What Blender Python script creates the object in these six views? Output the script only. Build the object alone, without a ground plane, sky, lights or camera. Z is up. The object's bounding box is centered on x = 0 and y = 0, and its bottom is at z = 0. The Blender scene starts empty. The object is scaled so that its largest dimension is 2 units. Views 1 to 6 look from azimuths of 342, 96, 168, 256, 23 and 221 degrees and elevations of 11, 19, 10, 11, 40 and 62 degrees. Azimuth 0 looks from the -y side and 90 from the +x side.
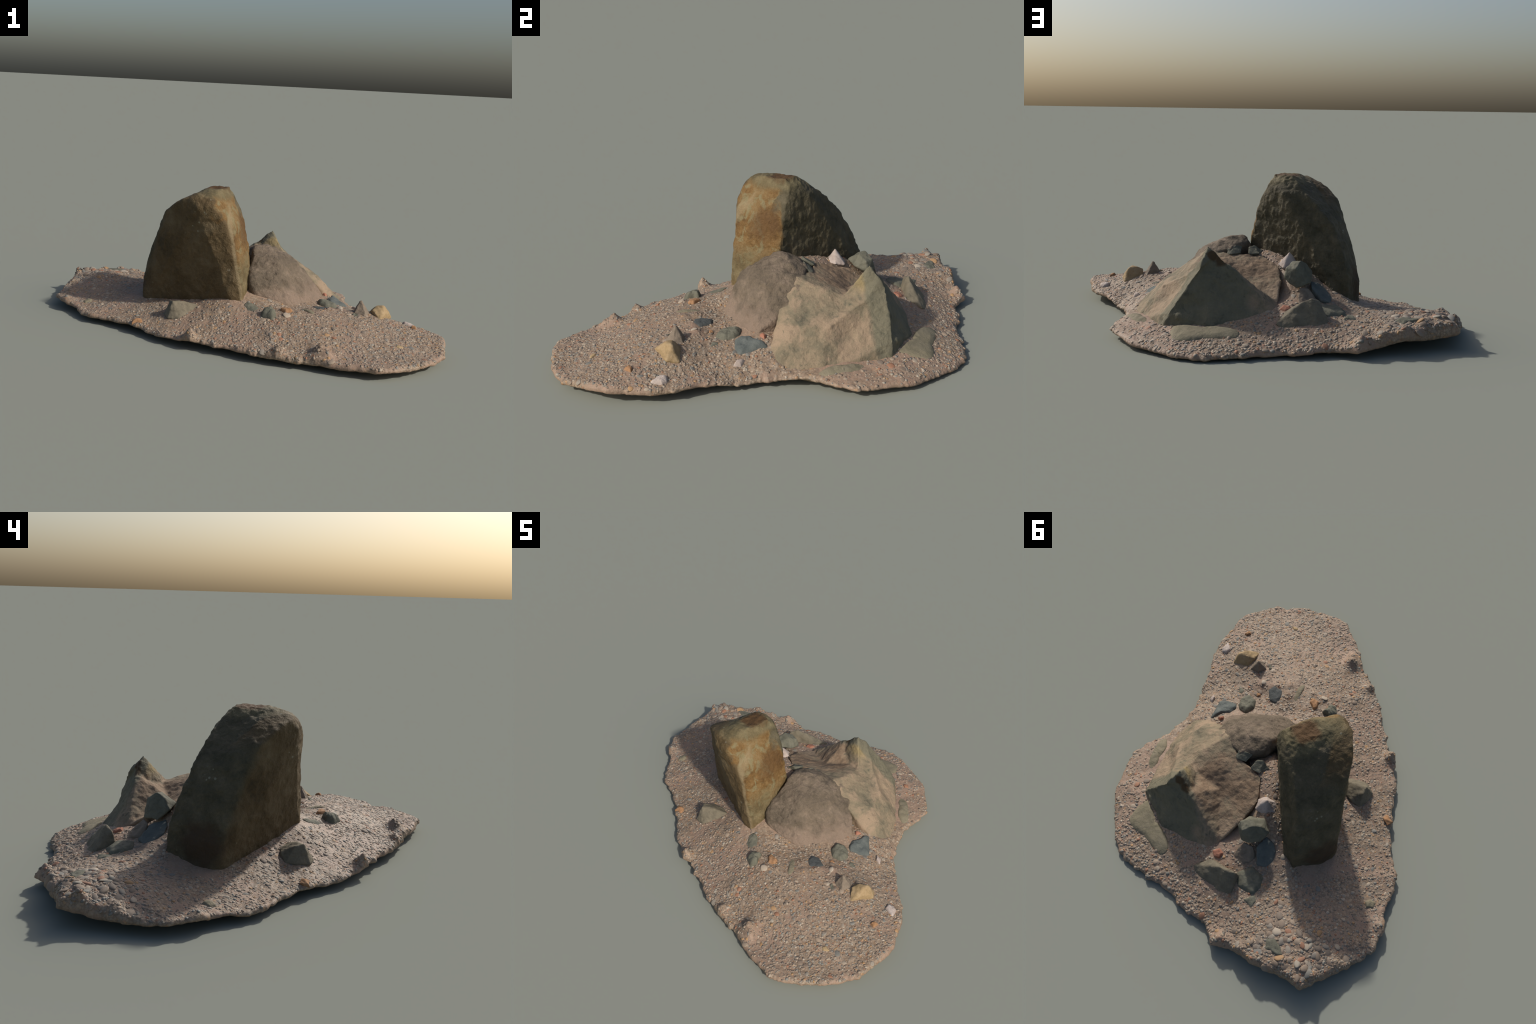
"""A standing stone beside two half-buried boulders on a patch of gravelly soil."""
import bpy, bmesh, math
import numpy as np
from mathutils import Vector

RNG = np.random.default_rng(7)
COL = bpy.context.scene.collection


# ------------------------------------------------------------------ noise
def _hash(ix, iy, iz, seed):
    h = (ix * 374761393 + iy * 668265263 + iz * 2147483647 + seed * 974711) & 0xFFFFFFFF
    h = ((h ^ (h >> 13)) * 1274126177) & 0xFFFFFFFF
    h = ((h ^ (h >> 16)) * 2246822519) & 0xFFFFFFFF
    return ((h ^ (h >> 15)) & 0xFFFF).astype(np.float64) / 32767.5 - 1.0


def vnoise(p, scale, seed=0):
    """smooth value noise, about -1..1"""
    q = p * scale
    i = np.floor(q).astype(np.int64)
    f = q - i
    w = f * f * f * (f * (f * 6 - 15) + 10)
    out = 0.0
    for dx in (0, 1):
        for dy in (0, 1):
            for dz in (0, 1):
                k = (w[:, 0] if dx else 1 - w[:, 0]) * (w[:, 1] if dy else 1 - w[:, 1]) * (w[:, 2] if dz else 1 - w[:, 2])
                out = out + k * _hash(i[:, 0] + dx, i[:, 1] + dy, i[:, 2] + dz, seed)
    return out


def fbm(p, scale, seed=0, octaves=4, gain=0.5):
    out, a = 0.0, 1.0
    for o in range(octaves):
        out = out + a * vnoise(p + 3.7 * o, scale * 2.03 ** o, seed + o)
        a *= gain
    return out


# ------------------------------------------------------------------ materials
def material(name):
    m = bpy.data.materials.new(name)
    m.use_nodes = True
    nt = m.node_tree
    nt.nodes.clear()
    out = nt.nodes.new("ShaderNodeOutputMaterial")
    bsdf = nt.nodes.new("ShaderNodeBsdfPrincipled")
    nt.links.new(bsdf.outputs[0], out.inputs[0])
    bsdf.inputs["Roughness"].default_value = 0.82
    bsdf.inputs["Specular IOR Level"].default_value = 0.28
    return m, Nodes(nt), bsdf


class Nodes:
    """small helper that writes shader nodes as expressions"""

    def __init__(self, nt):
        self.nt = nt
        self.obj = self.new("ShaderNodeTexCoord").outputs["Object"]

    def new(self, t):
        return self.nt.nodes.new(t)

    def put(self, sock, v):
        if isinstance(v, bpy.types.NodeSocket):
            self.nt.links.new(v, sock)
        elif isinstance(v, (tuple, list)) and len(v) == 3 and sock.type == "RGBA":
            sock.default_value = (*v, 1)
        else:
            sock.default_value = v

    def math(self, op, a, b=0.0, c=0.0, clamp=False):
        n = self.new("ShaderNodeMath")
        n.operation, n.use_clamp = op, clamp
        for s, v in zip(n.inputs, (a, b, c)):
            self.put(s, v)
        return n.outputs[0]

    def noise(self, scale, detail=4.0, rough=0.55, vec=None, distort=0.0, colour=False):
        n = self.new("ShaderNodeTexNoise")
        self.put(n.inputs["Vector"], vec or self.obj)
        n.inputs["Scale"].default_value = scale
        n.inputs["Detail"].default_value = detail
        n.inputs["Roughness"].default_value = rough
        n.inputs["Distortion"].default_value = distort
        return n.outputs["Color" if colour else "Fac"]

    def voronoi(self, scale, vec=None, feature="F1", rand=1.0):
        n = self.new("ShaderNodeTexVoronoi")
        n.feature = feature
        self.put(n.inputs["Vector"], vec or self.obj)
        n.inputs["Scale"].default_value = scale
        n.inputs["Randomness"].default_value = rand
        return n

    def mapped(self, scale=(1, 1, 1), rot=(0, 0, 0), loc=(0, 0, 0)):
        n = self.new("ShaderNodeMapping")
        self.put(n.inputs["Vector"], self.obj)
        n.inputs["Scale"].default_value, n.inputs["Rotation"].default_value, n.inputs["Location"].default_value = scale, rot, loc
        return n.outputs[0]

    def ramp(self, fac, stops, interp="LINEAR"):
        n = self.new("ShaderNodeValToRGB")
        n.color_ramp.interpolation = interp
        el = n.color_ramp.elements
        while len(el) < len(stops):
            el.new(0.5)
        for e, (p, c) in zip(el, stops):
            e.position = p
            e.color = (c, c, c, 1) if isinstance(c, (int, float)) else (*c, 1)
        self.put(n.inputs[0], fac)
        return n.outputs[0]

    def mix(self, fac, a, b, mode="MIX"):
        n = self.new("ShaderNodeMix")
        n.data_type, n.blend_type = "RGBA", mode
        self.put(n.inputs[0], fac)
        self.put(n.inputs[6], a)
        self.put(n.inputs[7], b)
        return n.outputs[2]

    def step(self, v, lo, hi):
        n = self.new("ShaderNodeMapRange")
        n.interpolation_type = "SMOOTHSTEP"
        self.put(n.inputs[0], v)
        n.inputs[1].default_value, n.inputs[2].default_value = lo, hi
        return n.outputs[0]

    def plane(self, nx, ny, nz, d):
        """signed distance of the object-space point to a plane"""
        n = self.new("ShaderNodeVectorMath")
        n.operation = "DOT_PRODUCT"
        self.put(n.inputs[0], self.obj)
        n.inputs[1].default_value = (nx, ny, nz)
        return self.math("SUBTRACT", n.outputs["Value"], d)

    def ball(self, c, r0, r1, squash=(1, 1, 1)):
        """1 inside radius r0 of c, 0 outside r1"""
        n = self.new("ShaderNodeVectorMath")
        n.operation = "SUBTRACT"
        self.put(n.inputs[0], self.obj)
        n.inputs[1].default_value = c
        s = self.new("ShaderNodeVectorMath")
        s.operation = "MULTIPLY"
        self.put(s.inputs[0], n.outputs[0])
        s.inputs[1].default_value = squash
        l = self.new("ShaderNodeVectorMath")
        l.operation = "LENGTH"
        self.put(l.inputs[0], s.outputs[0])
        wob = self.math("MULTIPLY_ADD", self.noise(18, 4), r1 * 0.9, -r1 * 0.45)
        return self.step(self.math("ADD", l.outputs["Value"], wob), r1, r0)

    def bump(self, bsdf, height, strength=0.5, dist=0.01):
        n = self.new("ShaderNodeBump")
        n.inputs["Strength"].default_value, n.inputs["Distance"].default_value = strength, dist
        self.put(n.inputs["Height"], height)
        self.nt.links.new(n.outputs[0], bsdf.inputs["Normal"])


def blotchy(N, tones, scale=14, fine=70):
    """mottled mineral colour through a ramp of tones"""
    a = N.noise(scale, 5, 0.6, distort=0.4)
    b = N.noise(fine, 4, 0.65)
    v = N.math("ADD", N.math("MULTIPLY", a, 0.72), N.math("MULTIPLY", b, 0.28))
    k = len(tones)
    return N.ramp(v, [(0.30 + 0.40 * i / (k - 1), t) for i, t in enumerate(tones)])


def simple_rock_material(name, tones, scale=25, bump=0.5):
    m, N, B = material(name)
    c = blotchy(N, tones, scale, scale * 6)
    fine = N.noise(260, 3, 0.7)
    c = N.mix(0.35, c, N.ramp(fine, [(0.25, 0.55), (0.75, 1.0)]), "MULTIPLY")
    N.put(B.inputs["Base Color"], c)
    N.bump(B, N.noise(90, 5, 0.65), bump, 0.006)
    return m


def gravel_colours(N, rnd):
    """pebble colour from a random number: mostly pink-brown, some pale, grey, ochre and rust"""
    return N.ramp(rnd, GRAVEL, "CONSTANT")


GRAVEL = [(0.00, (0.300, 0.230, 0.170)), (0.18, (0.250, 0.190, 0.142)), (0.36, (0.335, 0.262, 0.195)),
          (0.50, (0.215, 0.172, 0.135)), (0.60, (0.290, 0.252, 0.205)), (0.70, (0.225, 0.215, 0.190)),
          (0.77, (0.390, 0.320, 0.245)), (0.84, (0.190, 0.182, 0.160)), (0.875, (0.350, 0.310, 0.250)),
          (0.905, (0.390, 0.240, 0.122)), (0.945, (0.320, 0.165, 0.100)), (0.980, (0.45, 0.38, 0.30))]


def soil_material():
    m, N, B = material("gravelly_soil")
    warp = N.mix(0.012, N.obj, N.noise(40, 2, colour=True), "ADD")
    v1 = N.voronoi(95, warp)
    v2 = N.voronoi(210, warp)
    sep1 = N.new("ShaderNodeSeparateColor"); N.put(sep1.inputs[0], v1.outputs["Color"])
    sep2 = N.new("ShaderNodeSeparateColor"); N.put(sep2.inputs[0], v2.outputs["Color"])
    coarse = gravel_colours(N, sep1.outputs[0])
    fine = gravel_colours(N, sep2.outputs[1])
    base = N.ramp(N.noise(9, 4), [(0.35, (0.285, 0.218, 0.160)), (0.65, (0.325, 0.252, 0.186))])
    red = N.ramp(N.noise(160, 3, 0.7), [(0.45, (0.29, 0.185, 0.145)), (0.7, (0.36, 0.275, 0.215))])
    sand = N.mix(0.45, N.mix(0.45, base, fine), red)
    grit = N.mix(0.55, base, coarse)
    gaps = N.step(v1.outputs["Distance"], 0.75, 0.35)
    grit = N.mix(gaps, N.mix(1.0, grit, (0.72, 0.70, 0.68), "MULTIPLY"), grit)
    where = N.step(N.noise(4.5, 3), 0.40, 0.56)
    c = N.mix(1.0, N.mix(where, sand, grit), (0.97, 0.91, 0.84), "MULTIPLY")
    N.put(B.inputs["Base Color"], c)
    B.inputs["Roughness"].default_value = 0.65
    B.inputs["Specular IOR Level"].default_value = 0.42
    h = N.math("ADD", N.math("MULTIPLY", v1.outputs["Distance"], -0.7), N.math("MULTIPLY", v2.outputs["Distance"], -0.35))
    N.bump(B, h, 0.35, 0.005)
    return m


def pebble_material(name, source):
    m, N, B = material(name)
    if source == "island":
        rnd = N.new("ShaderNodeNewGeometry").outputs["Random Per Island"]
    else:
        rnd = N.new("ShaderNodeObjectInfo").outputs["Random"]
    c = gravel_colours(N, rnd)
    g = N.noise(220, 3, 0.6)
    c = N.mix(0.5, c, N.ramp(g, [(0.3, (0.68, 0.66, 0.62)), (0.7, (0.95, 0.91, 0.86))]), "MULTIPLY")
    N.put(B.inputs["Base Color"], c)
    B.inputs["Roughness"].default_value = 0.65
    B.inputs["Specular IOR Level"].default_value = 0.42
    N.bump(B, g, 0.3, 0.003)
    return m


# ------------------------------------------------------------------ meshes
def mesh_object(name, verts, faces, mat, parent=None, smooth=True):
    me = bpy.data.meshes.new(name)
    me.from_pydata([tuple(v) for v in verts], [], [tuple(f) for f in faces])
    me.update()
    if smooth:
        me.shade_smooth()
    me.materials.append(mat)
    o = bpy.data.objects.new(name, me)
    COL.objects.link(o)
    if parent:
        o.parent = parent
    return o


def remeshed(bm, voxel):
    """even quad skin over a closed bmesh"""
    me = bpy.data.meshes.new("tmp")
    bm.to_mesh(me)
    bm.free()
    o = bpy.data.objects.new("tmp", me)
    COL.objects.link(o)
    md = o.modifiers.new("r", "REMESH")
    md.mode, md.voxel_size = "VOXEL", voxel
    dg = bpy.context.evaluated_depsgraph_get()
    ev = o.evaluated_get(dg)
    m2 = bpy.data.meshes.new_from_object(ev)
    bpy.data.objects.remove(o)
    bpy.data.meshes.remove(me)
    return m2


def coords(me):
    v = np.empty(len(me.vertices) * 3)
    me.vertices.foreach_get("co", v)
    return v.reshape(-1, 3)


def relax(v, e, n):
    deg = np.bincount(e.ravel(), minlength=len(v))[:, None].astype(float)
    for _ in range(n):
        s = np.empty_like(v)
        for k in range(3):
            s[:, k] = np.bincount(e[:, 0], v[e[:, 1], k], len(v)) + np.bincount(e[:, 1], v[e[:, 0], k], len(v))
        v = v + 0.6 * (s / np.maximum(deg, 1) - v)
    return v


def normals(me):
    n = np.empty(len(me.vertices) * 3)
    me.vertex_normals.foreach_get("vector", n)
    return n.reshape(-1, 3)


def rock(name, bm, voxel, soften, relief, mat, parent, seed=0, extra=None):
    """skin a coarse cage evenly, round its edges, then roughen it"""
    me = remeshed(bm, voxel)
    v = coords(me)
    e = np.empty(len(me.edges) * 2, np.int32)
    me.edges.foreach_get("vertices", e)
    v = relax(v, e.reshape(-1, 2), soften)
    me.vertices.foreach_set("co", v.ravel())
    me.update()
    n = normals(me)
    d = 0
    for amp, sc, oc in relief:
        d = d + amp * fbm(v, sc, seed, oc)
    if extra is not None:
        d = d + extra(v, n)
    v = v + n * np.asarray(d)[:, None]
    me.vertices.foreach_set("co", v.ravel())
    me.update()
    me.name = name
    me.shade_smooth()
    me.materials.clear()
    me.materials.append(mat)
    o = bpy.data.objects.new(name, me)
    COL.objects.link(o)
    o.parent = parent
    return o


def hull(points):
    bm = bmesh.new()
    for p in points:
        bm.verts.new(p)
    r = bmesh.ops.convex_hull(bm, input=bm.verts)
    loose = [x for x in r["geom_interior"] if isinstance(x, bmesh.types.BMVert)]
    if loose:
        bmesh.ops.delete(bm, geom=loose, context="VERTS")
    return bm


# ------------------------------------------------------------------ the soil patch
# rim of the patch, counted round: x, y and height of its lower lip
RIM = np.array([
    (0.895, -0.655, 0.060), (0.832, -0.757, 0.049), (0.763, -0.864, 0.035), (0.742, -0.861, 0.025), (0.663, -0.922, 0.038),
    (0.593, -0.951, 0.032), (0.509, -0.973, 0.036), (0.410, -0.994, 0.038), (0.321, -0.949, 0.038), (0.243, -0.895, 0.032),
    (0.172, -0.839, 0.034), (0.105, -0.777, 0.027), (0.032, -0.737, 0.029), (-0.012, -0.719, 0.037), (-0.026, -0.694, 0.033),
    (-0.071, -0.652, 0.035), (-0.121, -0.608, 0.039), (-0.195, -0.535, 0.035), (-0.267, -0.471, 0.034), (-0.311, -0.427, 0.036),
    (-0.352, -0.432, 0.046), (-0.381, -0.385, 0.041), (-0.403, -0.337, 0.028), (-0.455, -0.293, 0.028), (-0.497, -0.209, 0.020),
    (-0.528, -0.150, 0.025), (-0.565, -0.114, 0.033), (-0.584, -0.053, 0.029), (-0.649, 0.030, 0.026), (-0.707, 0.097, 0.021),
    (-0.750, 0.130, 0.024), (-0.777, 0.180, 0.018), (-0.790, 0.235, 0.021), (-0.806, 0.289, 0.028), (-0.826, 0.355, 0.032),
    (-0.851, 0.384, 0.041), (-0.868, 0.432, 0.042), (-0.864, 0.459, 0.037), (-0.888, 0.512, 0.042), (-0.870, 0.581, 0.036),
    (-0.836, 0.668, 0.036), (-0.784, 0.752, 0.040), (-0.754, 0.821, 0.054), (-0.717, 0.900, 0.066), (-0.672, 0.894, 0.056),
    (-0.589, 0.905, 0.048), (-0.537, 0.924, 0.052), (-0.457, 0.949, 0.060), (-0.416, 0.942, 0.050), (-0.333, 0.947, 0.030),
    (-0.282, 0.969, 0.027), (-0.235, 0.992, 0.021), (-0.188, 0.953, 0.020), (-0.139, 0.918, 0.013), (-0.084, 0.926, 0.016),
    (0.024, 0.928, 0.010), (0.102, 0.903, 0.004), (0.189, 0.909, 0.004), (0.300, 0.911, 0.002), (0.475, 0.901, 0.001),
    (0.544, 0.851, 0.003), (0.624, 0.775, 0.006), (0.728, 0.645, 0.014), (0.772, 0.525, 0.022), (0.794, 0.414, 0.024),
    (0.759, 0.295, 0.031), (0.721, 0.224, 0.034), (0.724, 0.174, 0.036), (0.711, 0.099, 0.026), (0.718, 0.022, 0.020),
    (0.751, -0.096, 0.016), (0.772, -0.116, 0.025), (0.787, -0.178, 0.034), (0.824, -0.259, 0.043), (0.874, -0.378, 0.043),
    (0.887, -0.418, 0.042), (0.894, -0.552, 0.051)])
LIP = 0.024       # thickness of the rolled edge
LIPS = LIP + 0.024 * np.clip((RIM[:, 1] - 0.58) / 0.14, 0, 1) * np.clip((-0.30 - RIM[:, 0]) / 0.1, 0, 1)   # thicker behind the stone

# height of the soil at points inside the patch
GROUND = np.array([
    (0.590, -0.755, 0.080), (0.617, -0.629, 0.104), (0.773, -0.546, 0.108), (0.690, -0.300, 0.105), (0.820, -0.400, 0.078), (0.321, -0.468, 0.160),
    (0.363, -0.284, 0.150), (0.272, -0.385, 0.164), (0.156, -0.366, 0.168), (0.059, -0.383, 0.155), (0.000, -0.276, 0.166),
    (0.469, -0.163, 0.132), (0.558, -0.057, 0.118), (0.515, 0.000, 0.145), (0.666, -0.088, 0.080), (0.448, -0.242, 0.135),
    (0.683, 0.353, 0.074), (0.406, 0.720, 0.076), (0.550, 0.734, 0.058), (0.252, 0.796, 0.070), (0.008, 0.628, 0.152),
    (-0.205, 0.637, 0.135), (-0.272, 0.717, 0.118), (-0.178, 0.481, 0.185), (-0.504, 0.829, 0.122), (-0.031, -0.200, 0.190),
    (0.300, -0.800, 0.064), (0.450, -0.880, 0.060), (0.150, -0.680, 0.082), (0.580, -0.355, 0.150), (0.645, -0.400, 0.142), (0.540, -0.420, 0.146), (0.480, -0.360, 0.154), (0.230, -0.600, 0.125), (0.450, -0.650, 0.115),
    (0.050, -0.550, 0.110), (-0.100, -0.450, 0.098), (-0.180, -0.250, 0.135), (-0.300, -0.300, 0.085), (-0.330, -0.120, 0.110),
    (-0.456, 0.242, 0.102), (-0.420, 0.380, 0.115), (-0.360, 0.460, 0.140), (-0.450, -0.050, 0.075), (-0.600, 0.150, 0.062),
    (-0.733, 0.346, 0.064), (-0.620, 0.450, 0.092), (-0.740, 0.580, 0.094), (-0.610, 0.650, 0.138), (-0.690, 0.790, 0.118), (-0.660, 0.720, 0.138), (-0.720, 0.680, 0.108),
    (-0.737, 0.819, 0.120), (-0.700, 0.860, 0.112), (-0.560, 0.880, 0.112), (-0.620, 0.780, 0.132), (-0.450, 0.620, 0.124), (-0.359, 0.930, 0.085), (-0.300, 0.850, 0.095),
    (-0.100, 0.800, 0.088), (0.080, 0.780, 0.088), (0.300, 0.690, 0.102), (0.150, 0.680, 0.124), (0.600, 0.600, 0.076),
    (0.700, 0.500, 0.052), (0.630, 0.170, 0.072), (0.640, 0.060, 0.088), (0.700, -0.250, 0.085), (0.660, -0.470, 0.130), (0.010, -0.110, 0.225), (0.060, 0.000, 0.270), (0.050, 0.120, 0.355), (-0.030, 0.250, 0.338),
    (-0.100, 0.360, 0.305), (-0.130, 0.440, 0.245), (-0.240, 0.450, 0.195), (-0.310, 0.470, 0.168), (0.090, 0.190, 0.335), (-0.065, 0.320, 0.306), (0.080, 0.340, 0.200), (0.150, 0.450, 0.150), (0.040, 0.450, 0.180), (0.150, 0.290, 0.240), (0.100, 0.540, 0.165), (0.250, -0.190, 0.150),
    (-0.230, -0.050, 0.140), (-0.340, 0.080, 0.125), (0.450, 0.200, 0.100), (0.300, 0.350, 0.150), (-0.200, 0.200, 0.180)])

# small lumps and spikes in the soil: x, y, height, radius
LUMPS = [(0.181, -0.759, 0.050, 0.046), (0.205, -0.800, 0.026, 0.035), (0.001, -0.690, 0.032, 0.036), (-0.344, -0.403, 0.048, 0.038),
         (-0.837, 0.416, 0.020, 0.035), (-0.737, 0.825, 0.030, 0.024), (-0.660, 0.830, 0.026, 0.05), (-0.780, 0.700, 0.020, 0.035), (-0.470, 0.925, 0.022, 0.035), (-0.640, 0.890, 0.024, 0.035), (-0.580, 0.860, 0.024, 0.04),
         (-0.359, 0.935, 0.022, 0.035), (-0.260, 0.945, 0.045, 0.040), (-0.300, 0.930, 0.016, 0.03), (-0.400, 0.880, 0.014, 0.04),
         (0.020, -0.560, 0.016, 0.040), (0.300, -0.330, 0.012, 0.030), (0.330, -0.380, 0.012, 0.030), (0.470, -0.300, 0.012, 0.03),
         (0.400, -0.330, 0.014, 0.035), (0.200, -0.410, 0.010, 0.03), (0.130, -0.420, 0.010, 0.03), (0.690, 0.020, 0.012, 0.04),
         (0.720, -0.080, 0.010, 0.03), (0.660, 0.080, 0.012, 0.04), (-0.690, 0.880, 0.016, 0.03), (-0.800, 0.560, 0.012, 0.05)]


def thin_plate(pts, z, smooth=2e-4):
    def k(r2):
        return 0.5 * r2 * np.log(r2 + 1e-12)
    n = len(pts)
    d2 = ((pts[:, None] - pts[None]) ** 2).sum(-1)
    A = np.zeros((n + 3, n + 3))
    A[:n, :n] = k(d2) + smooth * np.eye(n)
    A[:n, n] = A[n, :n] = 1
    A[:n, n + 1:] = pts
    A[n + 1:, :n] = pts.T
    w = np.linalg.solve(A, np.r_[z, 0, 0, 0])

    def f(q):
        out = np.empty(len(q))
        for s in range(0, len(q), 20000):
            c = q[s:s + 20000]
            out[s:s + 20000] = k(((c[:, None] - pts[None]) ** 2).sum(-1)) @ w[:n] + w[n] + c @ w[n + 1:]
        return out
    return f


_plate = thin_plate(np.vstack([RIM[:, :2], GROUND[:, :2]]), np.r_[RIM[:, 2] + LIPS, GROUND[:, 2]])
CENTRE = np.array([0.10, 0.10])

# rim as radius over angle round CENTRE, at fine steps, with a ragged edge
NA = 1080
_ang = np.unwrap(np.arctan2(RIM[:, 1] - CENTRE[1], RIM[:, 0] - CENTRE[0]))
if _ang[-1] < _ang[0]:
    _ang, _rim = _ang[::-1], RIM[::-1]
else:
    _rim = RIM
_rad = np.hypot(_rim[:, 0] - CENTRE[0], _rim[:, 1] - CENTRE[1])
_a = np.concatenate([_ang + 2 * np.pi * k for k in (-2, -1, 0, 1, 2)])
THETA = np.linspace(0, 2 * np.pi, NA, endpoint=False)


def around(values):
    # step along the rim, lightly rounded
    g = np.interp(THETA, *sort_pair(_a, np.tile(values, 5)))
    for _ in range(3):
        g = 0.25 * np.roll(g, 1) + 0.5 * g + 0.25 * np.roll(g, -1)
    return g


def sort_pair(a, v):
    i = np.argsort(a)
    return a[i], v[i]


_ring = np.c_[np.cos(THETA), np.sin(THETA), 0 * THETA]
R_RIM = around(_rad) - 0.001 + 0.013 * np.exp(-((np.mod(THETA, 2 * np.pi) - 2.42) / 0.16) ** 2)
_tmp = np.c_[CENTRE[0] + R_RIM * np.cos(THETA), CENTRE[1] + R_RIM * np.sin(THETA), 0 * THETA]
R_RIM = R_RIM + 0.006 * fbm(_tmp, 20, 5, 3) + 0.020 * np.maximum(0, vnoise(_tmp, 24, 9) - 0.3) + 0.003 * vnoise(_tmp, 90, 8)
Z_LIP = around(_rim[:, 2]) + 0.003 * fbm(_tmp, 14, 11, 2)
Z_LIP = np.maximum(Z_LIP - Z_LIP.min() - 0.008 * np.clip(-_tmp[:, 1] - 0.2, 0, 0.4) / 0.4, 0.0)


def ground(xy, detail=True):
    """height of the soil surface"""
    xy = np.atleast_2d(np.asarray(xy, float))
    z = _plate(xy)
    for x, y, h, r in LUMPS:
        d = np.hypot(xy[:, 0] - x, xy[:, 1] - y) / r
        z = z + h * np.exp(-1.6 * d ** 1.6)
    if detail:
        p = np.c_[xy, 0 * xy[:, 0]]
        z = z + 0.004 * fbm(p, 9, 21, 3) + 0.0016 * fbm(p, 45, 31, 3)
    # roll down to the lip
    th = np.mod(np.arctan2(xy[:, 1] - CENTRE[1], xy[:, 0] - CENTRE[0]), 2 * np.pi)
    rr = np.interp(th, np.r_[THETA, 2 * np.pi], np.r_[R_RIM, R_RIM[0]])
    lip = np.interp(th, np.r_[THETA, 2 * np.pi], np.r_[Z_LIP, Z_LIP[0]])
    d = np.clip((rr - np.hypot(xy[:, 0] - CENTRE[0], xy[:, 1] - CENTRE[1])) / 0.022, 0, 1)
    w = np.sqrt(np.clip(1 - (1 - d) ** 2, 0, 1))
    z = (lip + LIP * 0.35) * (1 - w) + z * w
    return z


def ground1(x, y):
    return float(ground([(x, y)])[0])


def rim_distance(xy):
    th = np.mod(np.arctan2(xy[:, 1] - CENTRE[1], xy[:, 0] - CENTRE[0]), 2 * np.pi)
    rr = np.interp(th, np.r_[THETA, 2 * np.pi], np.r_[R_RIM, R_RIM[0]])
    return rr - np.hypot(xy[:, 0] - CENTRE[0], xy[:, 1] - CENTRE[1])


def build_soil(mat, parent):
    MR = 150
    t = np.linspace(0, 1, MR + 1)[1:]
    t = 1 - (1 - t) ** 1.25          # closer rings towards the rim
    rows = []
    for s in t:
        rows.append(np.c_[CENTRE[0] + s * R_RIM * np.cos(THETA), CENTRE[1] + s * R_RIM * np.sin(THETA)])
    xy = np.vstack([CENTRE[None], *rows])
    top = np.c_[xy, ground(xy)]
    # underside: lip, then a hollow that follows the top
    under = []
    for back, up in ((0.006, None), (0.016, None), (0.03, 0.0), (0.08, 0.006), (0.2, 0.012), (0.4, 0.02)):
        r = R_RIM - back
        q = np.c_[CENTRE[0] + r * np.cos(THETA), CENTRE[1] + r * np.sin(THETA)]
        if up is None:
            z = Z_LIP + (0.003 if back < 0.01 else 0.0)
        else:
            z = np.maximum(np.minimum(Z_LIP + up * 2, ground(q, False) - 0.014), 0.0)
        under.append(np.c_[q, z])
    v = np.vstack([top, *under, [[*CENTRE, 0.06]]])
    faces = []
    j = np.arange(NA)
    k = (j + 1) % NA
    for a, b in zip(j, k):
        faces.append((0, 1 + a, 1 + b))
    nring = MR + len(under)
    quads = []
    for i in range(nring - 1):
        o0, o1 = 1 + i * NA, 1 + (i + 1) * NA
        quads.append(np.c_[o0 + j, o1 + j, o1 + k, o0 + k])
    faces += np.vstack(quads).tolist()
    last, mid = 1 + (nring - 1) * NA, len(v) - 1
    for a, b in zip(j, k):
        faces.append((last + a, mid, last + b))
    return mesh_object("gravel_soil", v, faces, mat, parent)


# ------------------------------------------------------------------ build
thing = bpy.data.objects.new("standing_stone_with_boulders", None)
COL.objects.link(thing)
thing["label"] = "upright brown stone and two boulders on gravelly soil patch"
thing["category"] = "rocks"

SOIL = soil_material()
soil = build_soil(SOIL, thing)


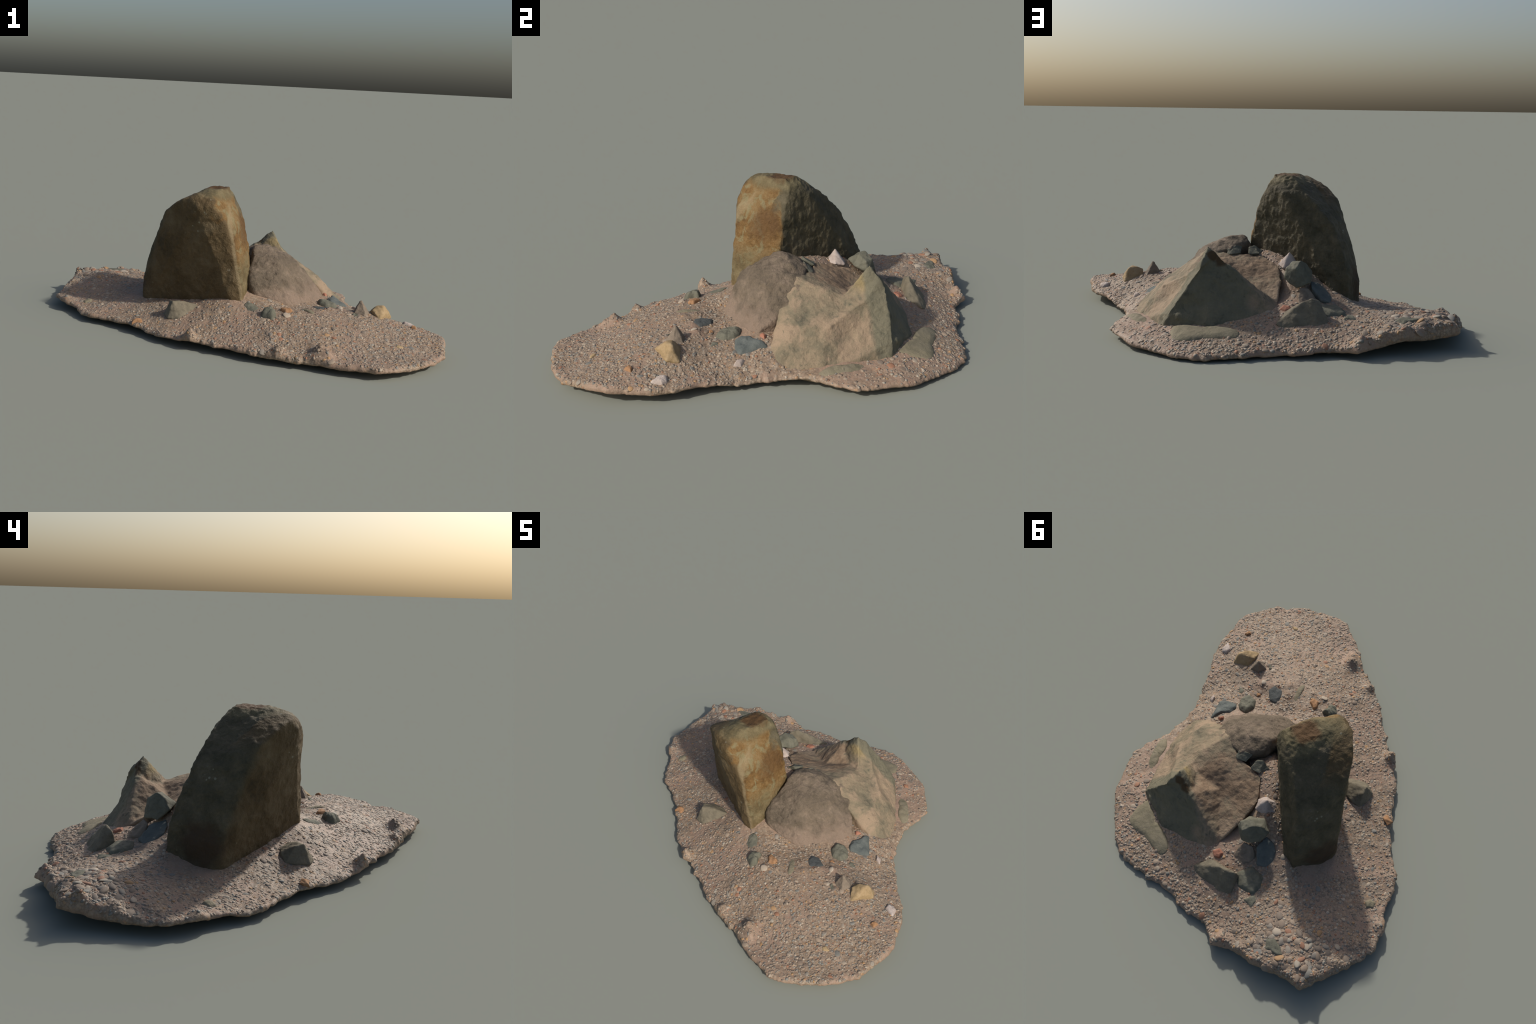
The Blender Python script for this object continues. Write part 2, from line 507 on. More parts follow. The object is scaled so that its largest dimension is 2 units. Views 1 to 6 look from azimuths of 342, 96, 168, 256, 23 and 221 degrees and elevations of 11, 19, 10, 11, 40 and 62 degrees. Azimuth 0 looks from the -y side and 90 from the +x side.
# --- standing stone: corners of level cuts (front edge, side edge, two rear edges, left edge)
CUTS = [
    (0.03, (-0.030, -0.204), (0.055, -0.085), (0.106, 0.022), (-0.258, 0.440), (-0.335, 0.458), (-0.425, 0.345), (-0.448, 0.255), (-0.158, -0.064)),
    (0.20, (-0.030, -0.202), (0.054, -0.082), (0.103, 0.032), (-0.258, 0.442), (-0.336, 0.462), (-0.425, 0.348), (-0.450, 0.254), (-0.160, -0.066)),
    (0.30, (-0.036, -0.182), (0.046, -0.078), (0.092, 0.046), (-0.232, 0.396), (-0.332, 0.442), (-0.410, 0.315), (-0.440, 0.216), (-0.170, -0.080)),
    (0.40, (-0.048, -0.178), (0.034, -0.068), (0.077, 0.056), (-0.192, 0.334), (-0.312, 0.394), (-0.388, 0.272), (-0.426, 0.188), (-0.178, -0.086)),
    (0.50, (-0.080, -0.174), (0.010, -0.060), (0.059, 0.068), (-0.138, 0.274), (-0.284, 0.342), (-0.352, 0.240), (-0.402, 0.148), (-0.195, -0.096)),
    (0.60, (-0.140, -0.164), (-0.028, -0.050), (0.036, 0.085), (-0.082, 0.225), (-0.214, 0.278), (-0.300, 0.175), (-0.380, 0.080), (-0.225, -0.112)),
    (0.65, (-0.195, -0.142), (-0.060, -0.040), (0.016, 0.095), (-0.058, 0.192), (-0.172, 0.236), (-0.260, 0.132), (-0.344, 0.008), (-0.260, -0.110)),
    (0.685, (-0.200, -0.124), (-0.075, -0.038), (-0.002, 0.102), (-0.07, 0.172), (-0.145, 0.195), (-0.300, -0.052), (-0.262, -0.098)),
    (0.705, (-0.190, -0.108), (-0.085, -0.035), (-0.020, 0.103), (-0.080, 0.158), (-0.13, 0.168), (-0.262, -0.070), (-0.24, -0.09)),
    (0.733, (-0.165, -0.045), (-0.085, -0.010), (-0.040, 0.080), (-0.09, 0.122), (-0.12, 0.130), (-0.190, 0.000), (-0.18, -0.03)),
]


def stone_material():
    m, N, B = material("weathered_sandstone")
    brown = blotchy(N, [(0.060, 0.043, 0.022), (0.110, 0.076, 0.036), (0.150, 0.110, 0.060), (0.190, 0.150, 0.092)], 7, 60)
    ochre = blotchy(N, [(0.060, 0.033, 0.013), (0.120, 0.068, 0.023), (0.190, 0.112, 0.040), (0.230, 0.156, 0.072), (0.225, 0.195, 0.112)], 9, 60)
    dark = blotchy(N, [(0.048, 0.043, 0.026), (0.088, 0.078, 0.049), (0.122, 0.106, 0.069), (0.172, 0.146, 0.102)], 12, 90)
    olive = blotchy(N, [(0.080, 0.070, 0.038), (0.150, 0.128, 0.072), (0.235, 0.205, 0.125)], 16, 80)
    wob = N.math("MULTIPLY_ADD", N.noise(9, 5), 0.10, -0.05)
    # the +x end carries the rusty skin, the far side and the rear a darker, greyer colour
    pe = N.math("ADD", N.plane(0.873, -0.487, 0.213, 0.116), N.math("MULTIPLY", wob, 0.25))
    end = N.math("MAXIMUM", N.step(pe, -0.008, 0.008), N.ball((-0.09, -0.05, 0.63), 0.11, 0.14))
    side = N.step(N.math("ADD", N.plane(0.777, 0.615, 0.42, 0.125), N.math("MULTIPLY", wob, 0.4)), -0.012, 0.012)
    back_of_edge = N.step(N.math("ADD", N.plane(0.55, 0.83, 0.25, 0.215), N.math("MULTIPLY", wob, 0.25)), -0.008, 0.008)
    rear = N.step(N.math("ADD", N.plane(-0.60, 0.62, 0.35, 0.485), N.math("MULTIPLY", wob, 0.5)), -0.02, 0.02)
    # rust: pale green crusts and a dark brown stain
    crust = N.step(N.noise(13, 5, 0.6, distort=0.8), 0.51, 0.61)
    ochre = N.mix(N.math("MULTIPLY", crust, 0.75), ochre, (0.235, 0.215, 0.125))
    ochre = N.mix(N.math("MULTIPLY", N.ball((0.03, -0.03, 0.52), 0.04, 0.12), 0.75), ochre, (0.115, 0.062, 0.024))
    c = N.mix(N.math("MAXIMUM", side, rear), brown, dark)
    c = N.mix(N.ball((-0.43, 0.33, 0.20), 0.05, 0.13), c, (0.075, 0.052, 0.032))
    c = N.mix(N.math("MULTIPLY", end, N.math("SUBTRACT", 1.0, back_of_edge)), c, ochre)
    low = N.step(N.math("ADD", N.plane(0, 0, -1, -0.38), wob), -0.06, 0.08)
    c = N.mix(N.math("MULTIPLY", low, N.math("MULTIPLY", end, N.math("MULTIPLY", N.math("SUBTRACT", 1.0, back_of_edge), 0.75))), c, olive)
    cap = N.step(N.math("ADD", N.plane(0.1, 0, 1, 0.676), N.math("MULTIPLY", wob, 0.7)), -0.015, 0.02)
    c = N.mix(N.math("MULTIPLY", cap, 0.85), c, olive)
    c = N.mix(N.ball((-0.115, 0.06, 0.745), 0.05, 0.085), c, (0.105, 0.060, 0.026))
    arris = N.math("MULTIPLY", N.step(N.math("ABSOLUTE", N.math("ADD", pe, 0.006)), 0.011, 0.003), N.step(N.plane(0.66, 0.75, 0, -0.09), 0.0, -0.03))
    c = N.mix(N.math("MULTIPLY", arris, 0.6), c, (0.31, 0.25, 0.155))
    c = N.mix(0.6, c, N.ramp(N.noise(240, 3, 0.7), [(0.25, (0.50, 0.44, 0.34)), (0.75, (1.0, 0.95, 0.82))]), "MULTIPLY")
    # small lichen specks
    sp = N.voronoi(34)
    speck = N.math("MULTIPLY", N.step(sp.outputs["Distance"], 0.22, 0.14), N.step(N.noise(6, 2), 0.60, 0.66))
    c = N.mix(N.math("MULTIPLY", speck, N.math("SUBTRACT", 0.6, N.math("MULTIPLY", side, 0.5))), c, (0.30, 0.28, 0.20))
    N.put(B.inputs["Base Color"], c)
    B.inputs["Roughness"].default_value = 0.75
    N.bump(B, N.math("ADD", N.noise(60, 6, 0.6), N.math("MULTIPLY", N.noise(180, 3), 0.4)), 0.6, 0.010)
    return m


def furrows(v, n):
    """ripples on the far side, horizontal cracks near the top"""
    side = np.clip((v @ np.array([0.777, 0.615, 0.42]) - 0.095) / 0.03, 0, 1)
    q = v * np.array([1.0, 1.0, 0.75])
    rip = -np.abs(vnoise(q, 30, 61)) * 0.003 - np.abs(vnoise(q, 62, 62)) * 0.003
    return side * rip


pts = [(x, y, z) for z, *c in CUTS for x, y in c]
stone = rock("standing_stone", hull(pts), 0.0055, 5, [(0.006, 5, 3), (0.0035, 28, 4)], stone_material(), thing, 3, furrows)


# --- low mound boulder
def mound_material():
    m, N, B = material("dusty_grey_boulder")
    c = blotchy(N, [(0.085, 0.070, 0.050), (0.150, 0.120, 0.087), (0.210, 0.166, 0.122), (0.300, 0.230, 0.172)], 13, 60)
    dust = N.step(N.math("ADD", N.plane(0, 0, -1, -0.215), N.math("MULTIPLY_ADD", N.noise(14, 4), 0.16, -0.08)), -0.05, 0.05)
    c = N.mix(N.math("MULTIPLY", dust, 0.7), c, (0.315, 0.235, 0.180))
    c = N.mix(0.5, c, N.ramp(N.noise(240, 3, 0.7), [(0.25, (0.52, 0.49, 0.45)), (0.75, (0.98, 0.94, 0.88))]), "MULTIPLY")
    c = N.mix(N.ball((0.265, -0.005, 0.32), 0.006, 0.018), c, (0.36, 0.17, 0.05))
    N.put(B.inputs["Base Color"], c)
    N.bump(B, N.noise(70, 6, 0.65), 0.9, 0.011)
    return m


MOUND = [(0.170, 0.080, 0.425), (0.100, 0.047, 0.420), (0.262, 0.138, 0.388), (0.085, -0.012, 0.388), (0.042, -0.076, 0.320),
         (0.026, -0.132, 0.280), (0.042, -0.158, 0.225), (0.210, -0.152, 0.280), (0.336, 0.016, 0.343), (0.372, 0.085, 0.275),
         (0.298, 0.122, 0.345), (0.430, 0.110, 0.255), (0.370, 0.170, 0.315), (0.200, -0.070, 0.372), (0.300, -0.080, 0.298), (0.250, -0.200, 0.140), (0.400, -0.122, 0.140), (0.495, -0.030, 0.145), (0.090, -0.178, 0.200), (0.154, -0.202, 0.170), (0.034, -0.124, 0.220), (0.352, -0.135, 0.155), (0.10, -0.19, 0.12),
         (0.10, 0.12, 0.39), (0.20, 0.20, 0.37),
         (0.050, -0.120, 0.050), (0.250, -0.200, 0.050), (0.500, -0.030, 0.050), (0.400, 0.150, 0.050), (0.10, 0.15, 0.05)]
mound = rock("mound_boulder", hull(MOUND), 0.006, 10, [(0.010, 8, 3), (0.0045, 32, 4)], mound_material(), thing, 17)


# --- broken boulder with a saddle and a pointed fin: cage of corners and faces
def broken_material():
    m, N, B = material("olive_broken_boulder")
    c = blotchy(N, [(0.100, 0.096, 0.070), (0.198, 0.170, 0.116), (0.285, 0.226, 0.152), (0.350, 0.262, 0.182)], 9, 55)
    dust = N.step(N.noise(6.5, 5, 0.6, distort=0.5), 0.47, 0.60)
    c = N.mix(N.math("MULTIPLY", dust, 0.65), c, (0.370, 0.272, 0.188))
    # rusty, dirtier upper slope
    top = N.ball((0.16, 0.34, 0.29), 0.14, 0.20)
    rust = blotchy(N, [(0.165, 0.125, 0.084), (0.240, 0.168, 0.110), (0.290, 0.212, 0.142), (0.258, 0.222, 0.150)], 10, 60)
    c = N.mix(top, c, rust)
    fin = N.ball((0.38, 0.47, 0.40), 0.04, 0.12)
    c = N.mix(N.math("MULTIPLY", fin, 0.7), c, (0.315, 0.245, 0.115))
    face = N.step(N.math("ADD", N.plane(0.30, 0.86, 0.42, 0.655), N.math("MULTIPLY_ADD", N.noise(9, 4), 0.04, -0.02)), -0.012, 0.012)
    grey = blotchy(N, [(0.085, 0.085, 0.062), (0.160, 0.150, 0.105), (0.185, 0.170, 0.118), (0.215, 0.190, 0.130)], 16, 80)
    c = N.mix(face, c, grey)
    stain = N.math("MAXIMUM", N.ball((0.330, 0.510, 0.392), 0.020, 0.036), N.ball((0.290, 0.522, 0.368), 0.022, 0.038))
    c = N.mix(N.math("MULTIPLY", stain, 0.9), c, (0.085, 0.048, 0.020))
    spots = N.step(N.noise(22, 5, 0.6, distort=0.6), 0.62, 0.70)
    c = N.mix(N.math("MULTIPLY", spots, 0.6), c, (0.095, 0.098, 0.075))
    c = N.mix(0.5, c, N.ramp(N.noise(240, 3, 0.7), [(0.25, (0.52, 0.49, 0.45)), (0.75, (0.98, 0.94, 0.88))]), "MULTIPLY")
    N.put(B.inputs["Base Color"], c)
    N.bump(B, N.noise(60, 6, 0.62), 0.65, 0.010)
    return m


CAGE = {
    "peak": (0.350, 0.480, 0.426), "peak_front": (0.380, 0.528, 0.378), "brown_top": (0.312, 0.504, 0.396), "edge_hi": (0.398, 0.556, 0.332), "brown_end": (0.266, 0.522, 0.354), "fin_low": (0.037, 0.578, 0.170),
    "edge_mid": (0.460, 0.566, 0.254), "corner_high": (0.545, 0.582, 0.145), "corner_low": (0.572, 0.578, 0.070),
    "foot_front": (0.678, 0.270, 0.045), "foot_left": (0.655, 0.080, 0.070), "foot_inner": (0.575, 0.040, 0.110),
    "brow": (0.310, 0.145, 0.365), "ridge": (0.365, 0.240, 0.335), "saddle": (0.395, 0.360, 0.300), "saddle_in": (0.335, 0.390, 0.292),
    "fin_front": (0.440, 0.468, 0.305), "flank": (0.505, 0.440, 0.190), "face_mid": (0.330, 0.600, 0.200), "seam": (0.425, 0.075, 0.250), "chest": (0.553, 0.285, 0.200), "chest_left": (0.520, 0.145, 0.225), "back_in": (0.200, 0.210, 0.345), "back_out": (0.040, 0.225, 0.340), "slope_side": (-0.020, 0.330, 0.300),
    "slope": (0.190, 0.380, 0.262), "slope_low": (-0.005, 0.440, 0.245), "fin_in": (0.280, 0.460, 0.320),
    "b_front": (0.690, 0.270, -0.02 + 0.03), "b_corner": (0.590, 0.600, 0.01), "b_rear": (0.250, 0.690, 0.02), "b_tip": (0.020, 0.640, 0.05),
    "foot_rear": (0.335, 0.690, 0.085), "foot_rear_tip": (0.060, 0.640, 0.140), "b_left": (0.600, 0.030, 0.01), "b_back": (0.050, 0.250, 0.05),
}
FACES = [
    "peak peak_front edge_hi", "peak edge_hi brown_top", "brown_top edge_hi edge_mid", "brown_top edge_mid face_mid", "edge_mid corner_high face_mid", "corner_high foot_rear face_mid", "brown_top face_mid brown_end", "face_mid foot_rear foot_rear_tip", "brown_end face_mid foot_rear_tip",
    "brown_end foot_rear_tip fin_low", "corner_high corner_low foot_rear", "corner_low b_corner b_rear foot_rear",
    "foot_rear b_rear b_tip foot_rear_tip", "foot_rear_tip b_tip fin_low",
    "peak_front saddle fin_front", "saddle chest fin_front", "peak_front fin_front edge_hi", "edge_hi fin_front edge_mid", "fin_front chest flank", "fin_front flank edge_mid", "edge_mid flank corner_high", "corner_high flank foot_front", "flank chest foot_front", "corner_high foot_front corner_low",
    "saddle ridge chest", "ridge chest_left chest", "ridge brow chest_left", "brow seam chest_left", "seam foot_inner chest_left", "chest_left foot_inner foot_left",
    "chest_left foot_left foot_front", "chest_left foot_front chest",
    "corner_low foot_front b_front b_corner", "foot_front foot_left b_left b_front", "foot_left foot_inner b_left",
    "peak fin_in saddle_in", "peak saddle_in saddle", "peak saddle peak_front", "peak brown_top fin_in", "brown_top brown_end fin_in", "brown_end fin_low slope", "brown_end slope fin_in",
    "fin_in slope saddle_in", "saddle_in slope back_in", "saddle_in back_in ridge", "saddle_in ridge saddle", "ridge back_in brow",
    "slope fin_low slope_low", "slope slope_low slope_side", "slope slope_side back_out", "slope back_out back_in",
    "brow back_in back_out b_back", "brow b_back seam", "seam b_back b_left", "seam b_left foot_inner", "back_out slope_side b_back", "slope_side slope_low b_back", "slope_low fin_low b_tip b_back",
    "b_back b_tip b_rear b_corner", "b_back b_corner b_front b_left",
]


def cage_mesh(cage, faces):
    bm = bmesh.new()
    vs = {k: bm.verts.new(p) for k, p in cage.items()}
    for f in faces:
        bm.faces.new([vs[k] for k in f.split()])
    bmesh.ops.triangulate(bm, faces=bm.faces)
    bmesh.ops.recalc_face_normals(bm, faces=bm.faces)
    return bm


broken = rock("broken_boulder", cage_mesh(CAGE, FACES), 0.005, 3, [(0.006, 7, 3), (0.0032, 30, 3)], broken_material(), thing, 29)

# --- lesser stones -------------------------------------------------
MATS = {
    "green": simple_rock_material("grey_green_stone", [(0.100, 0.098, 0.074), (0.150, 0.146, 0.108), (0.195, 0.186, 0.140)]),
    "blue": simple_rock_material("blue_grey_stone", [(0.080, 0.092, 0.088), (0.115, 0.128, 0.118), (0.150, 0.160, 0.145)]),
    "khaki": simple_rock_material("khaki_stone", [(0.120, 0.105, 0.075), (0.180, 0.156, 0.110), (0.230, 0.196, 0.138)]),
    "dark": simple_rock_material("dark_grey_stone", [(0.060, 0.066, 0.064), (0.085, 0.092, 0.088), (0.115, 0.120, 0.110)]),
    "olive": simple_rock_material("olive_stone", [(0.165, 0.150, 0.095), (0.225, 0.195, 0.130), (0.260, 0.225, 0.155)]),
    "tan": simple_rock_material("tan_stone", [(0.250, 0.180, 0.090), (0.360, 0.255, 0.135), (0.430, 0.320, 0.190)]),
    "orange": simple_rock_material("orange_stone", [(0.240, 0.120, 0.056), (0.340, 0.185, 0.090), (0.42, 0.25, 0.14)]),
    "rust": simple_rock_material("rust_red_stone", [(0.270, 0.115, 0.075), (0.370, 0.165, 0.105), (0.43, 0.22, 0.15)]),
    "white": simple_rock_material("pale_stone", [(0.340, 0.270, 0.225), (0.450, 0.370, 0.320), (0.52, 0.45, 0.40)]),
    "brown": simple_rock_material("brown_stone", [(0.150, 0.120, 0.090), (0.215, 0.172, 0.128), (0.275, 0.218, 0.162)]),
}


def buried_stone(outline, thick, tone, seed, tilt=(0, 0), z=None):
    """a flattish stone bedded in the soil: outline seen from above, height over the soil"""
    P = np.array(outline)
    c = P.mean(0)
    NS, MS = 72, 14
    ang = np.unwrap(np.arctan2(P[:, 1] - c[1], P[:, 0] - c[0]))
    rad = np.hypot(*(P - c).T)
    th = np.linspace(0, 2 * np.pi, NS, endpoint=False)
    # straight-sided outline, softened corners
    rr = np.zeros(NS)
    Q = np.vstack([P, P[:1]])
    for i, t in enumerate(th):
        d = np.array([math.cos(t), math.sin(t)])
        best = 0
        for a, b in zip(Q[:-1], Q[1:]):
            m = np.array([d, a - b]).T
            if abs(np.linalg.det(m)) < 1e-12:
                continue
            s, u = np.linalg.solve(m, a - c)
            if -1e-9 <= u <= 1 + 1e-9 and s > best:
                best = s
        rr[i] = best
    for _ in range(2):
        rr = 0.25 * np.roll(rr, 1) + 0.5 * rr + 0.25 * np.roll(rr, -1)
    rows, hs = [], []
    for k in range(1, MS + 1):
        s = k / MS
        rows.append(np.c_[c[0] + s * rr * np.cos(th), c[1] + s * rr * np.sin(th)])
        hs.append(np.full(NS, thick * (1 - s ** 5) - 0.002 * s))
    xy = np.vstack([c[None], *rows])
    h = np.r_[thick, np.concatenate(hs)]
    base = ground(xy, False) if z is None else np.full(len(xy), z)
    zz = base + h + (xy - c) @ np.array(tilt)
    v = np.c_[xy, zz]
    inner = (h > thick * 0.3)
    v[:, 2] += inner * (0.10 * thick + 0.0012) * fbm(v, 40, seed, 3)
    low = np.c_[rows[-1] * 0.98 + c * 0.02, v[1 + (MS - 1) * NS:, 2] - 0.02]
    v = np.vstack([v, low, [[*c, low[:, 2].min() - 0.002]]])
    j = np.arange(NS); k2 = (j + 1) % NS
    faces = [(0, 1 + a, 1 + b) for a, b in zip(j, k2)]
    for i in range(MS):
        o0, o1 = 1 + i * NS, 1 + (i + 1) * NS
        faces += np.c_[o0 + j, o1 + j, o1 + k2, o0 + k2].tolist()
    faces += [(1 + MS * NS + a, len(v) - 1, 1 + MS * NS + b) for a, b in zip(j, k2)]
    return mesh_object("flat_stone", v, faces, MATS[tone], thing)


FLATS = [
    ([(0.543, 0.746), (0.542, 0.668), (0.528, 0.594), (0.482, 0.615), (0.402, 0.665), (0.316, 0.694), (0.238, 0.748), (0.25, 0.805), (0.328, 0.785), (0.406, 0.764), (0.483, 0.769)], 0.012, "olive"),
    ([(0.711, 0.24), (0.729, 0.287), (0.707, 0.377), (0.663, 0.47), (0.617, 0.455), (0.641, 0.369), (0.659, 0.297)], 0.010, "olive"),
    ([(0.611, -0.093), (0.569, -0.117), (0.507, -0.125), (0.491, -0.098), (0.495, -0.053), (0.534, -0.019), (0.565, 0.051), (0.584, -0.012)], 0.020, "blue"),
    ([(0.496, -0.122), (0.515, -0.17), (0.491, -0.216), (0.432, -0.202), (0.409, -0.157), (0.423, -0.1), (0.472, -0.101)], 0.024, "green"),
    ([(0.579, -0.225), (0.527, -0.225), (0.528, -0.192), (0.549, -0.184)], 0.006, "green"),
    ([(0.421, -0.293), (0.404, -0.327), (0.348, -0.333), (0.32, -0.284), (0.324, -0.239), (0.376, -0.241)], 0.012, "dark"),
    ([(0.295, -0.411), (0.277, -0.441), (0.262, -0.429), (0.248, -0.368), (0.239, -0.305), (0.257, -0.299), (0.274, -0.333)], 0.008, "olive"),
    ([(0.184, -0.359), (0.181, -0.393), (0.141, -0.392), (0.123, -0.351), (0.132, -0.329)], 0.014, "orange"),
    ([(0.089, -0.41), (0.056, -0.436), (0.016, -0.39), (0.024, -0.349), (0.093, -0.346), (0.08, -0.375)], 0.036, "green"),
    ([(0.62, -0.757), (0.58, -0.77), (0.567, -0.754), (0.583, -0.737)], 0.006, "tan"),
    ([(-0.447, 0.811), (-0.48, 0.785), (-0.553, 0.812), (-0.571, 0.834), (-0.549, 0.85), (-0.479, 0.858)], 0.014, "green"),
    ([(-0.708, 0.355), (-0.72, 0.324), (-0.755, 0.319), (-0.763, 0.35), (-0.734, 0.376)], 0.008, "olive"),
    ([(-0.124, 0.643), (-0.17, 0.57), (-0.249, 0.582), (-0.275, 0.634), (-0.265, 0.686), (-0.17, 0.698)], 0.018, "green"),
    ([(-0.231, 0.731), (-0.27, 0.673), (-0.298, 0.696), (-0.299, 0.74)], 0.010, "green"),
    ([(-0.009, -0.222), (0.017, -0.239), (0.041, -0.301), (0.003, -0.33), (-0.026, -0.295), (-0.029, -0.241)], 0.006, "green"),
    ([(0.044, 0.631), (0.017, 0.6), (-0.017, 0.61), (-0.014, 0.644), (0.015, 0.654)], 0.012, "rust"),
    ([(0.671, -0.075), (0.674, -0.112), (0.649, -0.099), (0.636, -0.058)], 0.016, "white"),
    ([(0.845, -0.386), (0.84, -0.445), (0.788, -0.404), (0.793, -0.371), (0.826, -0.367)], 0.016, "white"),
    ([(0.530, 0.015), (0.505, -0.012), (0.492, 0.005), (0.508, 0.022)], 0.016, "rust"),
    ([(0.468, -0.238), (0.446, -0.258), (0.430, -0.240), (0.445, -0.222)], 0.012, "orange"),
    ([(0.79, -0.53), (0.775, -0.565), (0.752, -0.548), (0.768, -0.525)], 0.014, "orange"),
]
for i, (o, t, tone) in enumerate(FLATS):
    buried_stone(o, t, tone, 100 + i)

# blocks that stand up out of the soil, by their corners
BLOCKS = [
    # leaning wedge behind the broken boulder
    ("wedge_stone", "khaki", 0.004, 4, [(-0.095, 0.685, 0.212), (-0.055, 0.690, 0.200), (-0.140, 0.665, 0.195), (0.085, 0.745, 0.112), (0.030, 0.775, 0.085),
                                          (-0.170, 0.745, 0.110), (-0.100, 0.775, 0.090), (0.020, 0.670, 0.150), (-0.150, 0.640, 0.120), (0.060, 0.680, 0.080), (-0.060, 0.740, 0.04)]),
    # block perched on the broken boulder
    ("perched_stone", "green", 0.004, 4, [(-0.095, 0.470, 0.352), (-0.060, 0.440, 0.345), (-0.130, 0.440, 0.335), (-0.020, 0.470, 0.315), (-0.010, 0.480, 0.265), (-0.060, 0.520, 0.225),
                                            (-0.150, 0.470, 0.235), (-0.165, 0.420, 0.285), (-0.110, 0.380, 0.300), (-0.030, 0.410, 0.290), (-0.120, 0.510, 0.240), (-0.060, 0.510, 0.320)]),
    ("propping_stone", "brown", 0.004, 4, [(-0.080, 0.520, 0.228), (-0.130, 0.510, 0.220), (-0.060, 0.560, 0.190), (-0.150, 0.570, 0.170), (-0.120, 0.610, 0.150), (-0.060, 0.600, 0.150), (-0.10, 0.50, 0.12), (-0.1, 0.58, 0.10), (-0.17, 0.53, 0.15)]),
    ("leaning_slab", "blue", 0.004, 4, [(-0.150, 0.430, 0.245), (-0.200, 0.430, 0.230), (-0.140, 0.500, 0.225), (-0.190, 0.560, 0.165), (-0.250, 0.530, 0.155), (-0.230, 0.450, 0.200), (-0.15, 0.50, 0.12), (-0.22, 0.5, 0.1)]),
    # pale cone-shaped stone
    ("pale_cone_stone", "white", 0.003, 2, [(-0.072, 0.319, 0.366), (-0.012, 0.322, 0.306), (-0.035, 0.280, 0.310), (-0.100, 0.278, 0.305), (-0.128, 0.325, 0.300), (-0.095, 0.368, 0.290), (-0.032, 0.366, 0.295), (-0.07, 0.32, 0.26)]),
    # stones between the two boulders
    ("wedged_stone", "green", 0.003, 3, [(0.175, 0.178, 0.388), (0.215, 0.185, 0.370), (0.135, 0.165, 0.378), (0.150, 0.215, 0.350), (0.205, 0.225, 0.345), (0.185, 0.150, 0.350), (0.17, 0.18, 0.31), (0.225, 0.21, 0.34)]),
    ("wedged_stone", "green", 0.003, 3, [(0.075, 0.160, 0.385), (0.110, 0.180, 0.375), (0.030, 0.170, 0.355), (0.060, 0.220, 0.345), (0.115, 0.225, 0.345), (0.100, 0.150, 0.345), (0.07, 0.18, 0.31)]),
    # stone left of the standing stone
    ("side_stone", "khaki", 0.004, 4, [(-0.378, -0.085, 0.165), (-0.405, -0.100, 0.090), (-0.392, -0.035, 0.095), (-0.352, -0.182, 0.085), (-0.400, -0.150, 0.085), (-0.340, -0.030, 0.125), (-0.372, -0.125, 0.176), (-0.345, -0.110, 0.172), (-0.385, -0.100, 0.150), (-0.395, -0.135, 0.110), (-0.330, -0.175, 0.105), (-0.325, -0.130, 0.150), (-0.300, -0.100, 0.150),
                                         (-0.220, -0.090, 0.140), (-0.250, -0.050, 0.130), (-0.250, -0.130, 0.125), (-0.350, -0.060, 0.110), (-0.30, -0.11, 0.07)]),
    # dark spike and tan block on the lobe
    ("spike_stone", "brown", 0.003, 2, [(0.553, -0.377, 0.218), (0.545, -0.372, 0.214), (0.505, -0.395, 0.146), (0.560, -0.428, 0.146), (0.606, -0.385, 0.146), (0.592, -0.332, 0.140), (0.525, -0.332, 0.140), (0.555, -0.375, 0.09)]),
    ("tan_block_stone", "tan", 0.0035, 6, [(0.640, -0.375, 0.188), (0.685, -0.370, 0.180), (0.605, -0.400, 0.170), (0.660, -0.440, 0.152), (0.615, -0.475, 0.132), (0.725, -0.390, 0.125), (0.710, -0.335, 0.110), (0.600, -0.340, 0.130), (0.66, -0.39, 0.06), (0.66, -0.40, 0.188)]),
    ("small_green_stone", "green", 0.003, 3, [(0.500, -0.400, 0.160), (0.520, -0.420, 0.160), (0.480, -0.420, 0.145), (0.500, -0.445, 0.140), (0.530, -0.440, 0.140), (0.50, -0.42, 0.09)]),
    ("rim_stone", "orange", 0.003, 4, [(-0.545, -0.080, 0.080), (-0.515, -0.075, 0.072), (-0.575, -0.095, 0.060), (-0.560, -0.050, 0.065), (-0.520, -0.110, 0.060), (-0.575, -0.100, 0.040), (-0.54, -0.08, 0.03), (-0.51, -0.09, 0.05)]),
]
for i, (nm, tone, vox, soft, P) in enumerate(BLOCKS):
    rock(nm, hull(P), vox, soft, [(0.004, 16, 2), (0.0016, 60, 2)], MATS[tone], thing, 200 + i)


# ------------------------------------------------------------------ pebbles
def rock_clearance(xy):
    """0 beside the big stones, growing outwards"""
    segs = [((-0.40, 0.35), (0.0, -0.1), 0.13), ((0.10, -0.05), (0.40, -0.05), 0.13), ((0.15, 0.45), (0.5, 0.3), 0.20)]
    d = np.full(len(xy), 9.0)
    for a, b, r in segs:
        a, b = np.array(a), np.array(b)
        t = np.clip(((xy - a) @ (b - a)) / ((b - a) @ (b - a)), 0, 1)
        d = np.minimum(d, np.linalg.norm(xy - a - t[:, None] * (b - a), axis=1) - r)
    return d


def pebble_shape(seed, sub=2):
    bm = bmesh.new()
    bmesh.ops.create_icosphere(bm, subdivisions=sub, radius=1.0)
    v = np.array([x.co[:] for x in bm.verts])
    v = v * (1 + 0.22 * fbm(v, 1.1, seed, 2))[:, None]
    f = [[x.index for x in y.verts] for y in bm.faces]
    bm.free()
    return v, np.array(f)


